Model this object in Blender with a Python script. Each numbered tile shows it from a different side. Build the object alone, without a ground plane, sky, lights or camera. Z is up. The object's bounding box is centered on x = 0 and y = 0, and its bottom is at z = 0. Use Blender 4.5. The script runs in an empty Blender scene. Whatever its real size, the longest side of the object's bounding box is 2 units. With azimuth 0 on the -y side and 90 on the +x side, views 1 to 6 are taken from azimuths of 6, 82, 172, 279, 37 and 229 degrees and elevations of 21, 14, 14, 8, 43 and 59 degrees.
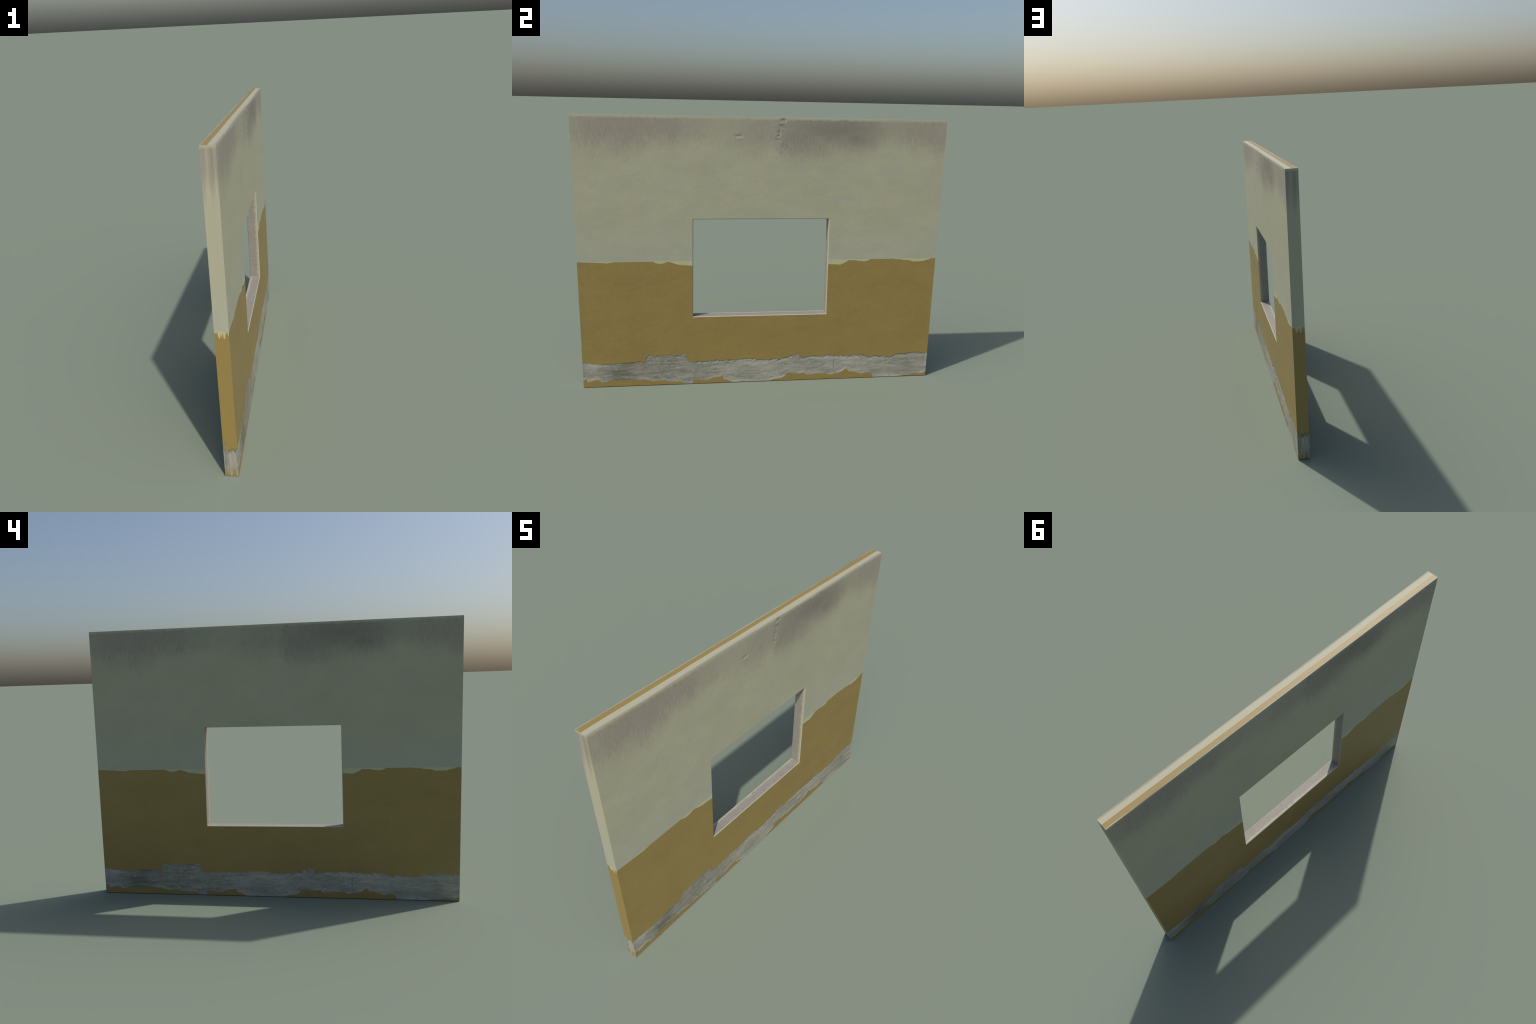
"""A free-standing rendered wall with a window opening.

The wall is a thin slab, 2.00 m wide (Y), 1.50 m high (Z) and 62.5 mm thick (X).
Every side of it carries the same coats from the ground up: an ochre skirting,
a ragged band of bare mortar where the paint has come off, an ochre dado, a pale
primer edge and a cream plaster coat with damp stains below its top.
A side is described once, in its own frame: u = -1..1 along it, v = 0..1.5 up it,
third axis outward; the narrow ends and the top carry the same layout compressed.
"""
import bpy
import math
import numpy as np
from mathutils import Matrix, Vector, noise

WIDTH, HEIGHT, THICK = 2.0, 1.5, 0.0625
PAINT_LINE = 0.727            # straight lower edge of the cream coat
SILL, HEAD = 0.402, 0.9615    # window opening in the wall face, heights
OPEN_LEFT, OPEN_RIGHT = -0.386, 0.372   # window opening in the wall face, Y at mid height
CHAMFER = 0.0035              # the edges of the opening are taken off
SPLAY = 0.0027                # the jambs lean: wider at the sill than at the head
MORTAR_DEPTH = 0.0016

# ----------------------------------------------------------------- profiles
# Control points (u, v) of the torn paint edges; noise frays them further.
DADO_TOP = [(-1, .727), (-.90, .723), (-.838, .719), (-.81, .725), (-.602, .726),
            (-.582, .716), (-.559, .713), (-.536, .718), (-.523, .725), (-.497, .719),
            (-.466, .707), (-.42, .703), (-.37, .698), (-.26, .699), (-.14, .716),
            (-.09, .722), (-.06, .712), (0, .701), (.05, .709), (.10, .721), (.18, .722),
            (.21, .708), (.25, .697), (.31, .695), (.374, .700), (.441, .696),
            (.47, .708), (.492, .722), (.531, .72), (.581, .713), (.603, .718),
            (.614, .726), (.757, .727), (.771, .723), (.794, .724), (.811, .719),
            (.846, .718), (.869, .709), (.932, .711), (.937, .715), (.959, .72),
            (.973, .727), (1, .727)]
MORTAR_TOP = [(-1, .146), (-.992, .150), (-.978, .146), (-.96, .154), (-.957, .144),
              (-.935, .139), (-.856, .134), (-.842, .138), (-.835, .133), (-.826, .139),
              (-.706, .145), (-.691, .149), (-.655, .139), (-.650, .166), (-.631, .188),
              (-.621, .178), (-.595, .173), (-.585, .182), (-.526, .185), (-.486, .178),
              (-.46, .178), (-.448, .187), (-.436, .189), (-.428, .182), (-.413, .139),
              (-.379, .132), (-.362, .138), (-.283, .136), (-.258, .144), (-.217, .135),
              (-.20, .141), (-.149, .139), (-.122, .147), (-.031, .143), (-.004, .136),
              (.053, .134), (.075, .140), (.097, .134), (.112, .136), (.12, .145),
              (.152, .146), (.164, .155), (.182, .153), (.184, .166), (.224, .16),
              (.228, .143), (.267, .143), (.29, .149), (.351, .146), (.371, .152),
              (.519, .141), (.546, .149), (.567, .144), (.585, .147), (.618, .142),
              (.64, .129), (.683, .140), (.694, .130), (.72, .135), (.754, .128),
              (.783, .131), (.797, .144), (.813, .148), (.826, .143), (.868, .145),
              (.881, .154), (.941, .150), (.958, .146), (.976, .149), (1, .146)]
MORTAR_BOTTOM = [(-1, .042), (-.983, .049), (-.98, .043), (-.977, .030), (-.923, .041),
                 (-.905, .038), (-.90, .027), (-.88, .025), (-.846, .038), (-.837, .032),
                 (-.799, .037), (-.677, .034), (-.666, .038), (-.62, .023), (-.548, .026),
                 (-.52, .012), (-.506, .016), (-.479, .013), (-.463, .018), (-.43, 0),
                 (-.395, 0), (-.388, .006), (-.386, .026), (-.336, .018), (-.302, .019),
                 (-.271, .032), (-.217, .040), (-.213, .022), (-.19, .015), (-.16, 0),
                 (.056, 0), (.08, .011), (.118, .013), (.143, .027), (.149, .042),
                 (.188, .043), (.223, .037), (.256, .046), (.26, .034), (.274, .027),
                 (.337, .037), (.371, .033), (.381, .040), (.394, .029), (.412, .024),
                 (.478, .040), (.493, .053), (.51, .060), (.514, .050), (.524, .041),
                 (.555, .038), (.602, .023), (.62, .030), (.654, .032), (.665, .021),
                 (.668, .007), (.677, 0), (.829, 0), (.863, .009), (.876, .005),
                 (.903, .005), (.931, .012), (.953, .009), (.977, .013), (1, .025)]


def fray(u, seed, amount):
    """Small ragged wobble of a torn edge."""
    return amount * (noise.noise((u * 70, seed, 0)) + .6 * noise.noise((u * 190, seed, 5)))


def lerp_profile(points, u):
    xs, ys = zip(*points)
    return float(np.interp(u, xs, ys))


def dado_top(u):
    v = lerp_profile(DADO_TOP, u)
    if v < PAINT_LINE - .002:
        v += fray(u, 3.1, .0012)
    return min(v, PAINT_LINE)


def mortar_top(u):
    rough = .0012 + .0022 * smooth(-.42, -.35, u)
    crumbs = abs(noise.noise((u * 48, 2.2, 0))) * .006 * smooth(-.42, -.35, u)
    return lerp_profile(MORTAR_TOP, u) + fray(u, 7.7, rough) + crumbs - .001


def mortar_bottom(u):
    v = lerp_profile(MORTAR_BOTTOM, u)
    if v > .003:
        v = max(v + fray(u, 11.3, .0012), 0)
    return v if v > .0012 else 0.0


def smooth(a, b, x):
    t = min(max((x - a) / (b - a), 0), 1)
    return t * t * (3 - 2 * t)


# --------------------------------------------------------- relief of the coats
# chips along the old crack under the top, and one crater: (u, v, radius u, radius v, depth)
CHIPS = [(.097, 1.488, .013, .007, .0034), (.106, 1.481, .006, .008, .0024), (.086, 1.479, .010, .004, .0010),
         (.086, 1.458, .012, .008, .0020), (.098, 1.449, .011, .007, .0014),
         (.080, 1.441, .005, .009, .0010), (.077, 1.423, .009, .010, .0020),
         (.074, 1.405, .006, .005, .0024), (.064, 1.387, .010, .003, .0016),
         (.080, 1.382, .010, .007, .0008), (.092, 1.343, .009, .012, .0008),
         (.096, 1.312, .008, .014, .0010), (-.141, 1.402, .017, .006, .0016),
         (-.128, 1.408, .006, .006, .0012)]
BULGES = [(.091, 1.471, .014, .006, .0009), (.070, 1.415, .008, .004, .0006),
          (.090, 1.371, .020, .006, .0008), (-.132, 1.389, .024, .007, .0008)]


def plaster_relief(u, v):
    h = 0.0
    if v > 1.27 and -.2 < u < .16:
        for cu, cv, ru, rv, d in CHIPS:
            q = ((u - cu) / ru) ** 2 + ((v - cv) / rv) ** 2
            if q < 6:
                h -= d * math.exp(-q) * (1 + .5 * noise.noise((u * 260, v * 260, 1)))
        for cu, cv, ru, rv, d in BULGES:
            q = ((u - cu) / ru) ** 2 + ((v - cv) / rv) ** 2
            if q < 6:
                h += d * math.exp(-q)
    return min(h, 0.0008)


def dado_relief(u, v):
    lo, hi = mortar_top(u), dado_top(u)
    edge = smooth(0, .02, 1 - abs(u)) * smooth(0, .03, v - lo) * smooth(0, .03, hi - v)
    return .0004 * (noise.noise((u * 6, v * 6, 8)) - .6) * edge


def mortar_relief(u, v, end_fade):
    """Depth of the bare mortar behind the paint, lumpy and drawn out sideways."""
    lump = noise.noise((u * 9, v * 34, 4)) + .7 * noise.noise((u * 26, v * 70, 9)) \
        + .5 * noise.noise((u * 70, v * 120, 2))
    d = -MORTAR_DEPTH * (.55 + .45 * smooth(-.42, -.35, u)) + .0008 * lump
    # broken crumbs right under the torn paint
    near = smooth(.022, .006, mortar_top(u) - v) * (.35 + .65 * smooth(-.42, -.35, u))
    d += near * .0034 * (noise.noise((u * 60, v * 80, 6)) - .30)
    # the seam under the raised patch
    if -.66 < u < -.40:
        s = .142 + .012 * noise.noise((u * 14, 1, 1)) + .006 * noise.noise((u * 50, 1, 4))
        gap = max(0, .3 + noise.noise((u * 22, 3, 3)))
        d -= .0022 * gap * math.exp(-((v - s) / .004) ** 2) * smooth(0, .02, min(u + .66, -.40 - u))
    d = min(d, -.0001)
    # level with the ochre left below it
    return d * smooth(0, end_fade, 1 - abs(u)) * smooth(0, .016, v - mortar_bottom(u))


# --------------------------------------------------------------- mesh building
def mesh_from(name, verts, faces, smooth_angle=None):
    me = bpy.data.meshes.new(name)
    me.from_pydata(verts, [], faces)
    me.polygons.foreach_set("use_smooth", [smooth_angle is not None] * len(faces))
    if smooth_angle is not None:
        me.set_sharp_from_angle(angle=smooth_angle)
    me.update()
    return me


def columns(opening, step=.005):
    """u stations: even, finer at the crack and crater, and at the opening's edges."""
    cuts = {-1.0, 1.0, .045, .118, -.17, -.105}
    if opening:
        cuts |= set(opening)
    cuts = sorted(cuts)
    us = []
    for a, b in zip(cuts, cuts[1:]):
        fine = (a >= .045 and b <= .118) or (a >= -.17 and b <= -.105)
        n = max(1, int(round((b - a) / (.0018 if fine else step))))
        us += [a + (b - a) * i / n for i in range(n)]
    return us + [1.0]


def strip_mesh(name, us, bands, relief, keep=lambda u0, u1, band: True, warp=None):
    """Loft a coat between edge profiles.

    bands: list of (lower(u), upper(u), rows); consecutive bands share their border row.
    """
    rows = []
    for b, (lo, hi, n) in enumerate(bands):
        for i in range(n + (b == len(bands) - 1)):
            rows.append((lo, hi, i / n, b))
    nr = len(rows)
    verts = []
    for u in us:
        for lo, hi, t, b in rows:
            a, c = lo(u), hi(u)
            v = a + (c - a) * t
            verts.append((u, v, relief(u, v)))
    faces = []
    for i in range(len(us) - 1):
        for j in range(nr - 1):
            if not keep(us[i], us[i + 1], rows[j][3]):
                continue
            k = i * nr + j
            quad = (k, k + nr, k + nr + 1, k + 1)
            if verts[k][1] == verts[k + 1][1] and verts[k + nr][1] == verts[k + nr + 1][1]:
                continue
            faces.append(quad)
    if warp:
        verts = [warp(p) for p in verts]
    used = sorted({i for f in faces for i in f})
    new = {o: n for n, o in enumerate(used)}
    return mesh_from(name, [verts[i] for i in used],
                     [tuple(new[i] for i in f) for f in faces], math.radians(40))


def make_side(opening, end_fade):
    """The five coats of one side. opening = (u left, u right) or None."""
    us = columns(opening)
    torn = columns(opening, .0026)       # finer stations for the torn edges

    def outside(u0, u1):
        return opening is None or u1 <= opening[0] + 1e-6 or u0 >= opening[1] - 1e-6

    def warp(p):
        if opening is None:
            return p
        u, v, z = p
        mid = (SILL + HEAD) / 2
        k = max(-1, min(1, (mid - v) / ((HEAD - SILL) / 2))) * SPLAY
        left, right = opening
        if u <= left:
            return (u - k * (u + 1) / (left + 1), v, z)
        if u >= right:
            return (u + k * (1 - u) / (1 - right), v, z)
        return (u + k * (2 * (u - left) / (right - left) - 1), v, z)

    const = lambda c: (lambda u: c)
    side = {}
    side["plaster_coat"] = strip_mesh(
        "plaster_coat", us, [(const(PAINT_LINE), const(HEAD), 40),
                             (const(HEAD), const(1.28), 50), (const(1.28), const(HEIGHT), 90)],
        plaster_relief if opening else (lambda u, v: 0.0), lambda a, b, band: band > 0 or outside(a, b), warp)
    side["primer_edge"] = strip_mesh(
        "primer_edge", torn, [(dado_top, const(PAINT_LINE), 2)], lambda u, v: 0.0,
        lambda a, b, band: outside(a, b), warp)
    side["ochre_dado"] = strip_mesh(
        "ochre_dado", torn, [(mortar_top, const(SILL), 14), (const(SILL), dado_top, 18)],
        dado_relief, lambda a, b, band: band == 0 or outside(a, b), warp)
    side["ochre_skirting"] = strip_mesh(
        "ochre_skirting", torn, [(const(0), mortar_bottom, 3)], lambda u, v: 0.0, warp=warp)

    # bare mortar: its outermost rows stay flush with the paint and then drop behind it
    lip = .0011
    nrow = 44
    verts, faces = [], []
    for u in torn:
        lo, hi = mortar_bottom(u), mortar_top(u)
        inner0, inner1 = lo + (lip if lo > 0 else 0), hi - lip
        vs = [lo] + [inner0 + (inner1 - inner0) * i / nrow for i in range(nrow + 1)] + [hi]
        for i, v in enumerate(vs):
            rim = (i == 0 and lo > 0) or i == len(vs) - 1
            verts.append(warp((u, v, 0.0 if rim else mortar_relief(u, v, end_fade))))
    nr = nrow + 3
    for i in range(len(torn) - 1):
        for j in range(nr - 1):
            k = i * nr + j
            faces.append((k, k + nr, k + nr + 1, k + 1))
    side["bare_mortar"] = mesh_from("bare_mortar", verts, faces, math.radians(40))
    return side


# ------------------------------------------------------------------- materials
class Nodes:
    """Small helper to write node formulas as expressions."""

    def __init__(self, name):
        self.mat = bpy.data.materials.new(name)
        self.mat.use_nodes = True
        self.t = self.mat.node_tree
        self.bsdf = self.t.nodes["Principled BSDF"]
        tc = self.t.nodes.new("ShaderNodeTexCoord")
        self.p = tc.outputs["Object"]
        sep = self.t.nodes.new("ShaderNodeSeparateXYZ")
        self.t.links.new(self.p, sep.inputs[0])
        self.x, self.y, self.z = sep.outputs

    def _in(self, sock, val):
        if isinstance(val, bpy.types.NodeSocket):
            self.t.links.new(val, sock)
        elif isinstance(val, tuple):
            sock.default_value = val if len(val) == 4 or sock.type == 'VECTOR' else (*val, 1)
        else:
            sock.default_value = val

    def m(self, op, a, b=0.0, c=None, clamp=False):
        n = self.t.nodes.new("ShaderNodeMath")
        n.operation = op
        n.use_clamp = clamp
        self._in(n.inputs[0], a)
        self._in(n.inputs[1], b)
        if c is not None:
            self._in(n.inputs[2], c)
        return n.outputs[0]

    def add(self, a, b): return self.m('ADD', a, b)
    def sub(self, a, b): return self.m('SUBTRACT', a, b)
    def mul(self, a, b): return self.m('MULTIPLY', a, b)

    def step(self, a, b, x, lo=0.0, hi=1.0):
        n = self.t.nodes.new("ShaderNodeMapRange")
        n.interpolation_type = 'SMOOTHSTEP'
        self._in(n.inputs["Value"], x)
        self._in(n.inputs["From Min"], a)
        self._in(n.inputs["From Max"], b)
        self._in(n.inputs["To Min"], lo)
        self._in(n.inputs["To Max"], hi)
        return n.outputs[0]

    def noise(self, scale, detail=3.0, stretch=(1, 1, 1), offset=(0, 0, 0), rough=.55):
        mp = self.t.nodes.new("ShaderNodeMapping")
        self.t.links.new(self.p, mp.inputs["Vector"])
        mp.inputs["Scale"].default_value = stretch
        mp.inputs["Location"].default_value = offset
        n = self.t.nodes.new("ShaderNodeTexNoise")
        self.t.links.new(mp.outputs[0], n.inputs["Vector"])
        n.inputs["Scale"].default_value = scale
        n.inputs["Detail"].default_value = detail
        n.inputs["Roughness"].default_value = rough
        return n.outputs["Fac"]

    def curve(self, x, points):
        """Piecewise value along the side, u = -1..1, values 0..1."""
        r = self.t.nodes.new("ShaderNodeValToRGB")
        r.color_ramp.interpolation = 'EASE'
        self._in(r.inputs[0], self.m('MULTIPLY_ADD', x, .5, .5))
        els = r.color_ramp.elements
        while len(els) < len(points):
            els.new(.5)
        for e, (u, val) in zip(els, points):
            e.position = (u + 1) / 2
            e.color = (val, val, val, 1)
        return r.outputs[0]

    def mix(self, fac, a, b, blend='MIX'):
        n = self.t.nodes.new("ShaderNodeMix")
        n.data_type = 'RGBA'
        n.blend_type = blend
        self._in(n.inputs[0], fac)
        self._in(n.inputs[6], a)
        self._in(n.inputs[7], b)
        return n.outputs[2]

    def tone(self, col, val, lo, hi):
        """Multiply a colour by a grey that runs lo..hi as val runs .25...75."""
        n = self.t.nodes.new("ShaderNodeMapRange")
        self._in(n.inputs[0], val)
        n.inputs[1].default_value, n.inputs[2].default_value = .25, .75
        n.inputs[3].default_value, n.inputs[4].default_value = lo, hi
        v = self.t.nodes.new("ShaderNodeVectorMath")
        v.operation = 'SCALE'
        self._in(v.inputs[0], col)
        self.t.links.new(n.outputs[0], v.inputs["Scale"])
        return v.outputs[0]

    def blob(self, cu, cv, ru, rv):
        du = self.m('DIVIDE', self.sub(self.x, cu), ru)
        dv = self.m('DIVIDE', self.sub(self.y, cv), rv)
        q = self.add(self.mul(du, du), self.mul(dv, dv))
        return self.m('POWER', math.e, self.mul(q, -1.0))

    def finish(self, col, height=None, strength=.2, distance=.002, rough=.62):
        self._in(self.bsdf.inputs["Base Color"], col)
        self.bsdf.inputs["Roughness"].default_value = rough
        self.bsdf.inputs["Specular IOR Level"].default_value = .5
        if height is not None and strength > 0:
            b = self.t.nodes.new("ShaderNodeBump")
            b.inputs["Strength"].default_value = strength
            b.inputs["Distance"].default_value = distance
            self._in(b.inputs["Height"], height)
            self.t.links.new(b.outputs[0], self.bsdf.inputs["Normal"])
        return self.mat


CREAM = (.400, .390, .270)
CREAM_GREY = (.392, .396, .305)
STAIN = (.292, .260, .212)
STAIN_DARK = (.218, .200, .162)
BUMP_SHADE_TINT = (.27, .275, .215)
OCHRE = (.286, .204, .060)
PRIMER = (.465, .465, .265)


def plaster_material(name, bump):
    n = Nodes(name)
    clear = 1.0 if bump else .35       # fine marks drown where the layout is compressed
    broad = n.noise(4.5, 5, (1, 1.3, 1))
    fine = n.noise(70, 3)
    col = n.tone(CREAM, broad, 1 - .06 * clear, 1 + .06 * clear)
    col = n.tone(col, fine, 1 - .035 * clear, 1 + .035 * clear)
    # the coat is greyer low down, just above the paint line
    low = n.step(.98, .74, n.add(n.y, n.mul(n.sub(broad, .5), .25)))
    col = n.mix(n.mul(low, .75), col, n.tone(CREAM_GREY, broad, .95, 1.05))
    # grey clouds and specks
    cloud = n.noise(9, 4, (1, 1.6, 1), (3, 1, 0))
    col = n.mix(n.mul(n.step(.48, .66, cloud), .55 * clear), col, (.375, .378, .285))
    speck = n.noise(38, 2, (1, 1.3, 1), (7, 2, 0))
    col = n.mix(n.mul(n.step(.66, .76, speck), .40 * clear), col, (.27, .26, .19))
    # straight hairline joint
    hair = n.step(.0016, .0004, n.m('ABSOLUTE', n.add(n.x, .6535)))
    hair = n.mul(hair, n.step(1.20, 1.0, n.y))
    col = n.mix(n.mul(hair, .30 * clear), col, (.30, .28, .22))

    # damp stains running down from the top
    d = n.sub(HEIGHT, n.y)
    streak = n.noise(1, 5, (105, 24, 1), rough=.68)
    wide = n.noise(1, 3, (14, 4, 1), (2, 9, 0))
    reach = n.curve(n.x, [(-1, .19), (-.85, .20), (-.7, .21), (-.52, .15), (-.35, .14), (-.18, .17),
                          (-.05, .20), (.1, .20), (.2, .22), (.42, .18), (.56, .18), (.68, .13),
                          (.82, .17), (1, .20)])
    amount = n.curve(n.x, [(-1, .60), (-.9, .85), (-.7, .95), (-.5, .85), (-.38, .6), (-.25, .38),
                           (-.17, .38), (-.08, .62), (.05, .72), (.2, .72), (.4, .85), (.55, .75),
                           (.68, .45), (.82, .72), (.93, .75), (1, .70)])
    dd = n.add(d, n.add(n.mul(n.sub(streak, .5), .12), n.mul(n.sub(wide, .5), .09)))
    f = n.step(n.mul(reach, .40), n.mul(reach, 1.25), dd, 1.0, 0.0)
    jag = n.noise(1, 4, (40, 40, 1), (1, 5, 0))
    top = n.step(.003, .017, n.add(d, n.mul(n.sub(jag, .5), .020)))
    f = n.mul(n.mul(f, n.mul(amount, 1.0 if bump else 1.15)), n.mul(top, n.step(.2, .75, streak, 1.35, .75)))
    col = n.mix(n.m('MINIMUM', f, 1.0), col, n.tone(STAIN, wide, .97, 1.05))
    dark = n.m('MAXIMUM', n.blob(.38, 1.445, .26, .070), n.mul(n.blob(.50, 1.40, .10, .06), .85))
    dark = n.m('MAXIMUM', dark, n.mul(n.blob(.20, 1.40, .16, .085), .65))
    dark = n.mul(dark, n.step(.065, .105, n.add(n.x, n.mul(n.sub(wide, .5), .04)), .12, 1.0))
    dark = n.mul(n.mul(dark, top), n.step(.2, .8, streak, 1.1, .6))
    col = n.mix(n.m('MINIMUM', n.mul(dark, 1.15 if bump else .55), 1.0), col, STAIN_DARK)
    mottle = n.noise(1, 3, (120, 60, 1), (4, 4, 0))
    green = n.m('MAXIMUM', n.blob(.17, 1.36, .10, .080), n.mul(n.blob(.28, 1.41, .14, .07), .7))
    green = n.mul(n.mul(green, n.step(.065, .10, n.x)), n.step(.35, .65, mottle, .35, 1.0))
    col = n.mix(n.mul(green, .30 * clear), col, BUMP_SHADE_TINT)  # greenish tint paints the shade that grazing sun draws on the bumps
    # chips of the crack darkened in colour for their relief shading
    chips = None
    for cu, cv, ru, rv, depth in CHIPS:
        b = n.mul(n.blob(cu, cv, ru * .95, rv * .95), min(1, depth / .0022))
        chips = b if chips is None else n.m('MAXIMUM', chips, b)
    col = n.mix(n.mul(n.mul(chips, n.step(.3, .6, n.noise(160, 2), .25, 1.0)), .30 if bump else 0), col, (.15, .15, .115))

    h = n.add(n.mul(n.noise(11, 4, (1, 1.4, 1)), 1.6), n.mul(n.noise(130, 2), .10))
    h = n.add(h, n.mul(n.mul(n.m('MINIMUM', f, 1.0), streak), .35))
    h = n.add(h, n.mul(n.mul(green, mottle), 1.1))        # blistered patch beside the crack
    h = n.add(h, n.mul(n.noise(34, 3, (1, 1.3, 1), (2, 2, 0)), .35))
    h = n.sub(h, n.mul(chips, .3))
    return n.finish(col, h, bump, .004)


def ochre_material(name, bump):
    n = Nodes(name)
    clear = 1.0 if bump else .35
    broad = n.noise(5, 5, (1, 1.5, 1), (5, 0, 0))
    fine = n.noise(90, 3)
    col = n.tone(OCHRE, broad, 1 - .07 * clear, 1 + .07 * clear)
    col = n.tone(col, fine, 1 - .08 * clear, 1 + .08 * clear)
    spot = n.noise(30, 2, (1, 1.4, 1), (1, 6, 0))
    col = n.mix(n.mul(n.step(.67, .78, spot), .5 * clear), col, (.17, .115, .035))
    hair = n.step(.0018, .0005, n.m('ABSOLUTE', n.add(n.x, .652)))
    col = n.mix(n.mul(hair, .30 * clear), col, (.28, .22, .15))
    h = n.add(n.mul(n.noise(13, 5, (1, 1.4, 1)), 1.6), n.mul(n.noise(120, 3), .35))
    h = n.add(h, n.mul(n.noise(38, 4, (1, 1.3, 1), (4, 2, 0)), .45))
    return n.finish(col, h, bump, .004, .5)


def primer_material(name, bump):
    n = Nodes(name)
    col = n.tone(PRIMER, n.noise(40, 3), .95, 1.05)
    return n.finish(col, n.noise(60, 3), bump * .4, .002)


def mortar_material(name, bump):
    n = Nodes(name)
    drag = n.noise(1, 8, (7, 34, 1), rough=.66)
    cloud = n.noise(1, 6, (7, 16, 1), (3, 3, 0), rough=.62)
    grain = n.noise(1, 4, (60, 110, 1))
    tone = n.add(n.mul(drag, .55), n.add(n.mul(cloud, .45), n.mul(n.sub(grain, .5), .22)))
    zone = n.curve(n.x, [(-1, .62), (-.93, .64), (-.88, .46), (-.78, .32), (-.65, .44), (-.45, .50),
                         (-.30, .52), (-.16, .62), (.05, .64), (.25, .56), (.42, .62), (.55, .68),
                         (.72, .60), (.88, .52), (1, .58)])
    tone = n.m('MULTIPLY_ADD', n.sub(tone, .5), 1.7, .5)
    tone = n.add(tone, n.sub(zone, .55))
    r = n.t.nodes.new("ShaderNodeValToRGB")
    n.t.links.new(tone, r.inputs[0])
    els = r.color_ramp.elements
    els[0].position, els[0].color = .22, (.150, .145, .110, 1)
    els[1].position, els[1].color = .78, (.420, .410, .340, 1)
    for pos, c in [(.40, (.245, .238, .186)), (.55, (.320, .312, .253))]:
        e = els.new(pos)
        e.color = (*c, 1)
    col = r.outputs[0]
    # bluish skim low in the band, warm patches
    col = n.mix(n.mul(n.step(.50, .62, n.noise(1, 3, (8, 24, 1), (9, 2, 0))), .40), col, (.315, .315, .28))
    col = n.mix(n.mul(n.step(.58, .68, n.noise(1, 3, (16, 40, 1), (2, 8, 0))), .35), col, (.325, .285, .23))
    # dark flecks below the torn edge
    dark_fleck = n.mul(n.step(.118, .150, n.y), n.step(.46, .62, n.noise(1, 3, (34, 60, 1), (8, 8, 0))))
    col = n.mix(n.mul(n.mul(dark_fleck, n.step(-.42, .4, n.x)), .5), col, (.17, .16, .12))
    # pale flakes left standing
    flake = n.step(.60, .68, n.noise(1, 4, (24, 70, 1), (5, 3, 0), rough=.6))
    col = n.mix(n.mul(flake, .55), col, (.46, .45, .385))
    # dirty pits
    pit = n.noise(1, 3, (38, 90, 1), (6, 1, 0))
    col = n.mix(n.mul(n.step(.60, .72, pit), .7), col, (.15, .14, .105))
    # damp corners of the band on the right
    wet = n.m('MAXIMUM', n.blob(.80, .035, .16, .022), n.mul(n.blob(.93, .150, .10, .012), .9))
    wet = n.m('MAXIMUM', wet, n.mul(n.blob(-.565, .165, .02, .02), .9))
    col = n.mix(n.mul(n.mul(wet, n.step(.3, .6, grain, .5, 1.0)), .55), col, (.20, .195, .155))
    # seam under the raised patch, rusty vertical crack
    seam = n.mul(n.blob(-.53, .144, .10, .009), n.step(.42, .62, pit, 0.0, 1.0))
    col = n.mix(n.mul(seam, .9), col, (.12, .115, .09))
    wig = n.mul(n.sub(n.noise(1, 2, (1, 90, 1)), .5), .02)
    rust = n.step(.0038, .0012, n.m('ABSOLUTE', n.sub(n.add(n.x, wig), .432)))
    rust = n.mul(rust, n.step(.030, .020, n.m('ABSOLUTE', n.sub(n.y, .090))))
    col = n.mix(n.mul(rust, .55), col, (.15, .11, .075))
    h = n.add(n.mul(drag, .9), n.mul(grain, .5))
    return n.finish(col, h, bump, .003, .55)


def reveal_material(name, ragged_side):
    """Window reveal: stained plaster with a ragged pale edge on one side."""
    n = Nodes(name)
    w = n.m('MULTIPLY_ADD', n.x, ragged_side / THICK, .5)      # 1 at the ragged edge
    streak = n.noise(1, 3, (25, 190, 190))
    blot = n.noise(22, 4)
    col = n.tone((.268, .243, .203), streak, .86, 1.14)
    col = n.tone(col, blot, .93, 1.07)
    jag = n.noise(1, 4, (30, 75, 75), (3, 3, 3))
    rag = n.step(.68, .90, n.add(w, n.mul(n.sub(jag, .5), .45)))
    col = n.mix(n.mul(rag, .9), col, (.40, .385, .275))
    return n.finish(col, n.add(streak, n.mul(blot, .5)), .12, .002)


def plain_material(name, col):
    n = Nodes(name)
    return n.finish(n.tone(col, n.noise(30, 3), .94, 1.06))


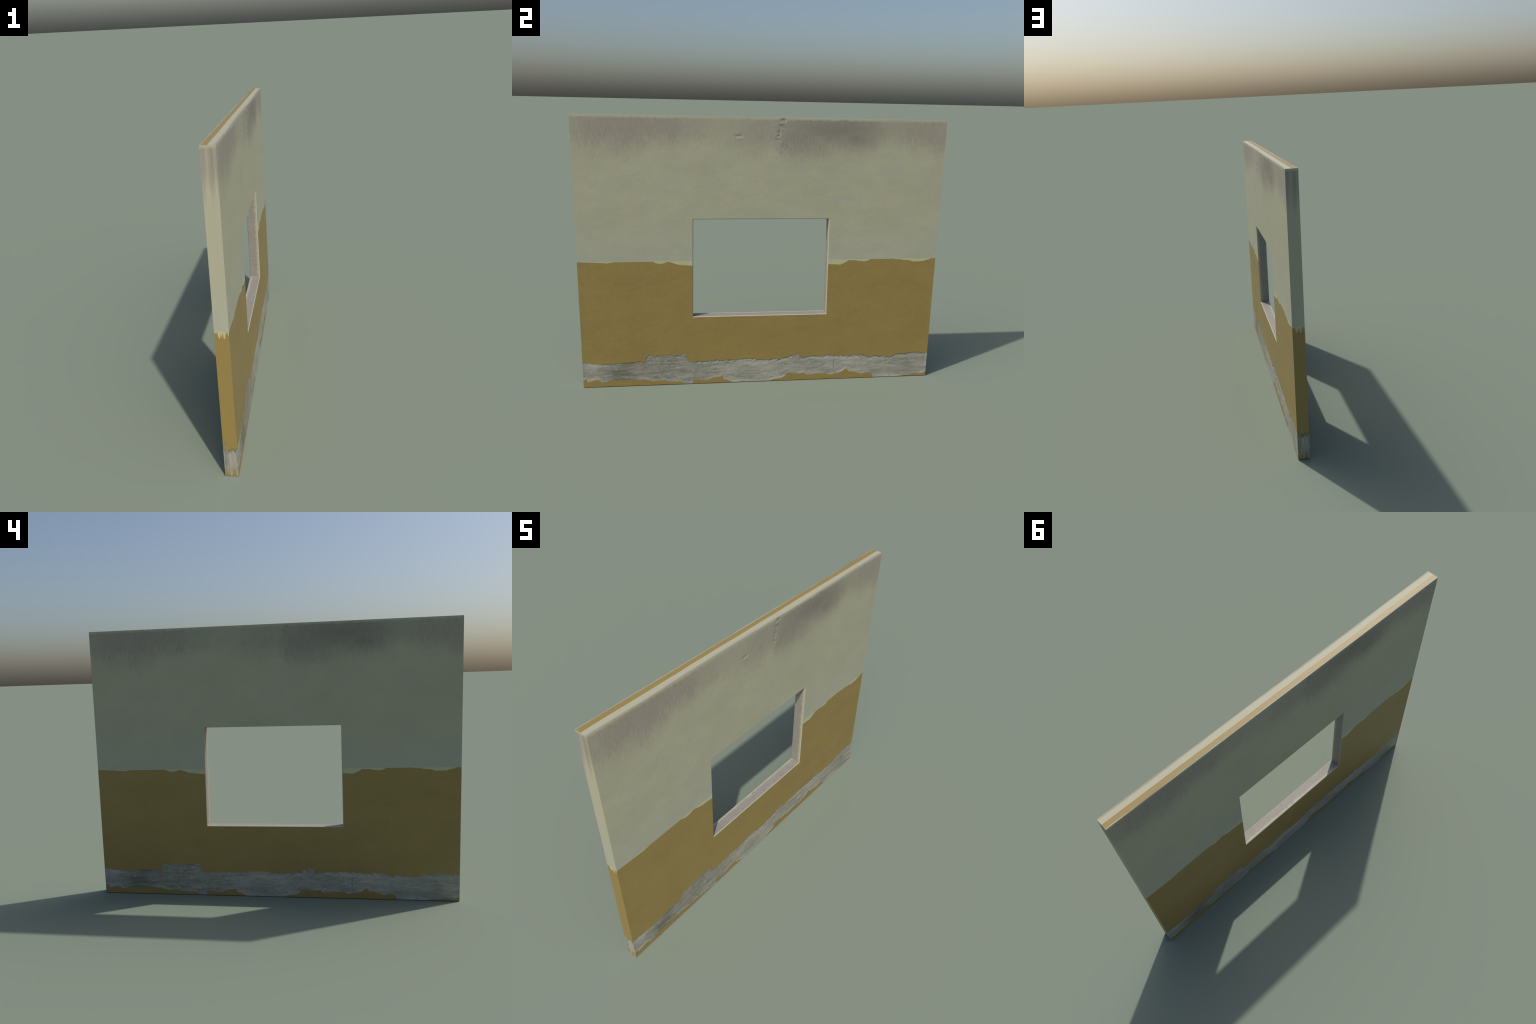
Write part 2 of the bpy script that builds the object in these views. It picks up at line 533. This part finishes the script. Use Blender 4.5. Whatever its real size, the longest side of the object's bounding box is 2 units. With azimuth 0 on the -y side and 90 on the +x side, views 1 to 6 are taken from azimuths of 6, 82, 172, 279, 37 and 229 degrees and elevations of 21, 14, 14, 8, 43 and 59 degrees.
# ------------------------------------------------------------------- assembly
def build():
    wall = bpy.data.objects.new("window_wall", None)
    wall["label"] = "weathered cream and ochre plastered wall with rectangular window opening"
    wall["category"] = "wall"
    bpy.context.collection.objects.link(wall)

    def put(name, mesh, mat, matrix=Matrix.Identity(4), kind=None):
        ob = bpy.data.objects.new(name, mesh)
        bpy.context.collection.objects.link(ob)
        ob.parent = wall
        ob.matrix_local = matrix
        if not mesh.materials:
            mesh.materials.append(None)
        ob.material_slots[0].link = 'OBJECT'
        ob.material_slots[0].material = mat
        return ob

    makers = {"plaster_coat": plaster_material, "primer_edge": primer_material,
              "ochre_dado": ochre_material, "bare_mortar": mortar_material,
              "ochre_skirting": ochre_material}
    face_mats = {k: f(k, s) for (k, f), s in zip(makers.items(), (.22, .18, .25, .55, .25))}
    edge_mats = {k: f(k + "_narrow", 0) for k, f in makers.items()}

    def frame(ax_u, ax_v, ax_n, origin, su=1, sv=1, sn=1):
        m = Matrix((Vector(ax_u) * su, Vector(ax_v) * sv, Vector(ax_n) * sn)).transposed().to_4x4()
        m.translation = origin
        return m

    h = THICK / 2
    narrow = THICK / WIDTH
    front = make_side((OPEN_LEFT, OPEN_RIGHT), .010)
    back = make_side((-OPEN_RIGHT, -OPEN_LEFT), .010)
    solid = make_side(None, .10)
    places = [
        (front, face_mats, frame((0, 1, 0), (0, 0, 1), (1, 0, 0), (h, 0, 0))),
        (back, face_mats, frame((0, -1, 0), (0, 0, 1), (-1, 0, 0), (-h, 0, 0))),
        (solid, edge_mats, frame((1, 0, 0), (0, 0, 1), (0, -1, 0), (0, -1, 0), su=narrow, sn=.6)),
        (solid, edge_mats, frame((-1, 0, 0), (0, 0, 1), (0, 1, 0), (0, 1, 0), su=narrow, sn=.6)),
        (solid, edge_mats, frame((0, -1, 0), (1, 0, 0), (0, 0, 1), (-h, 0, HEIGHT),
                                 sv=THICK / HEIGHT, sn=.1)),
    ]
    for side, mats, m in places:
        for part, mesh in side.items():
            put(part, mesh, mats[part], m)

    # reveal of the opening, corner to corner through the thickness
    outer = [(OPEN_LEFT - SPLAY, SILL), (OPEN_RIGHT + SPLAY, SILL),
             (OPEN_RIGHT - SPLAY, HEAD), (OPEN_LEFT + SPLAY, HEAD)]
    c = CHAMFER
    inner = [(y + dy * c, z + dz * c) for (y, z), (dy, dz)
             in zip(outer, [(1, 1), (-1, 1), (-1, -1), (1, -1)])]
    bl, br, tr, tl = inner

    def reveal(name, a, b, mat, n_len=60, n_dep=6):
        verts = [(-h + c + (THICK - 2 * c) * j / n_dep, a[0] + (b[0] - a[0]) * i / n_len, a[1] + (b[1] - a[1]) * i / n_len)
                 for i in range(n_len + 1) for j in range(n_dep + 1)]
        w = n_dep + 1
        faces = [(i * w + j, i * w + j + 1, (i + 1) * w + j + 1, (i + 1) * w + j)
                 for i in range(n_len) for j in range(n_dep)]
        put(name, mesh_from(name, verts, faces), mat)

    flat_mat = reveal_material("reveal_level", -1)
    jamb_mat = reveal_material("reveal_upright", 1)
    reveal("window_sill", bl, br, flat_mat)
    reveal("window_jamb", br, tr, jamb_mat)
    reveal("window_lintel", tr, tl, flat_mat)
    reveal("window_jamb", tl, bl, jamb_mat)

    arris_mat = plain_material("chamfered_edge", (.40, .385, .285))
    for sx in (1, -1):
        verts = [(sx * h, y, z) for y, z in outer] + [(sx * (h - c), y, z) for y, z in inner]
        faces = [(i, (i + 1) % 4, (i + 1) % 4 + 4, i + 4)[::sx] for i in range(4)]
        put("chamfered_edge", mesh_from("chamfered_edge", verts, faces), arris_mat)

    base = [(-h, -1, 0), (-h, 1, 0), (h, 1, 0), (h, -1, 0)]
    put("underside", mesh_from("underside", base, [(0, 1, 2, 3)]), plain_material("underside", OCHRE))


build()
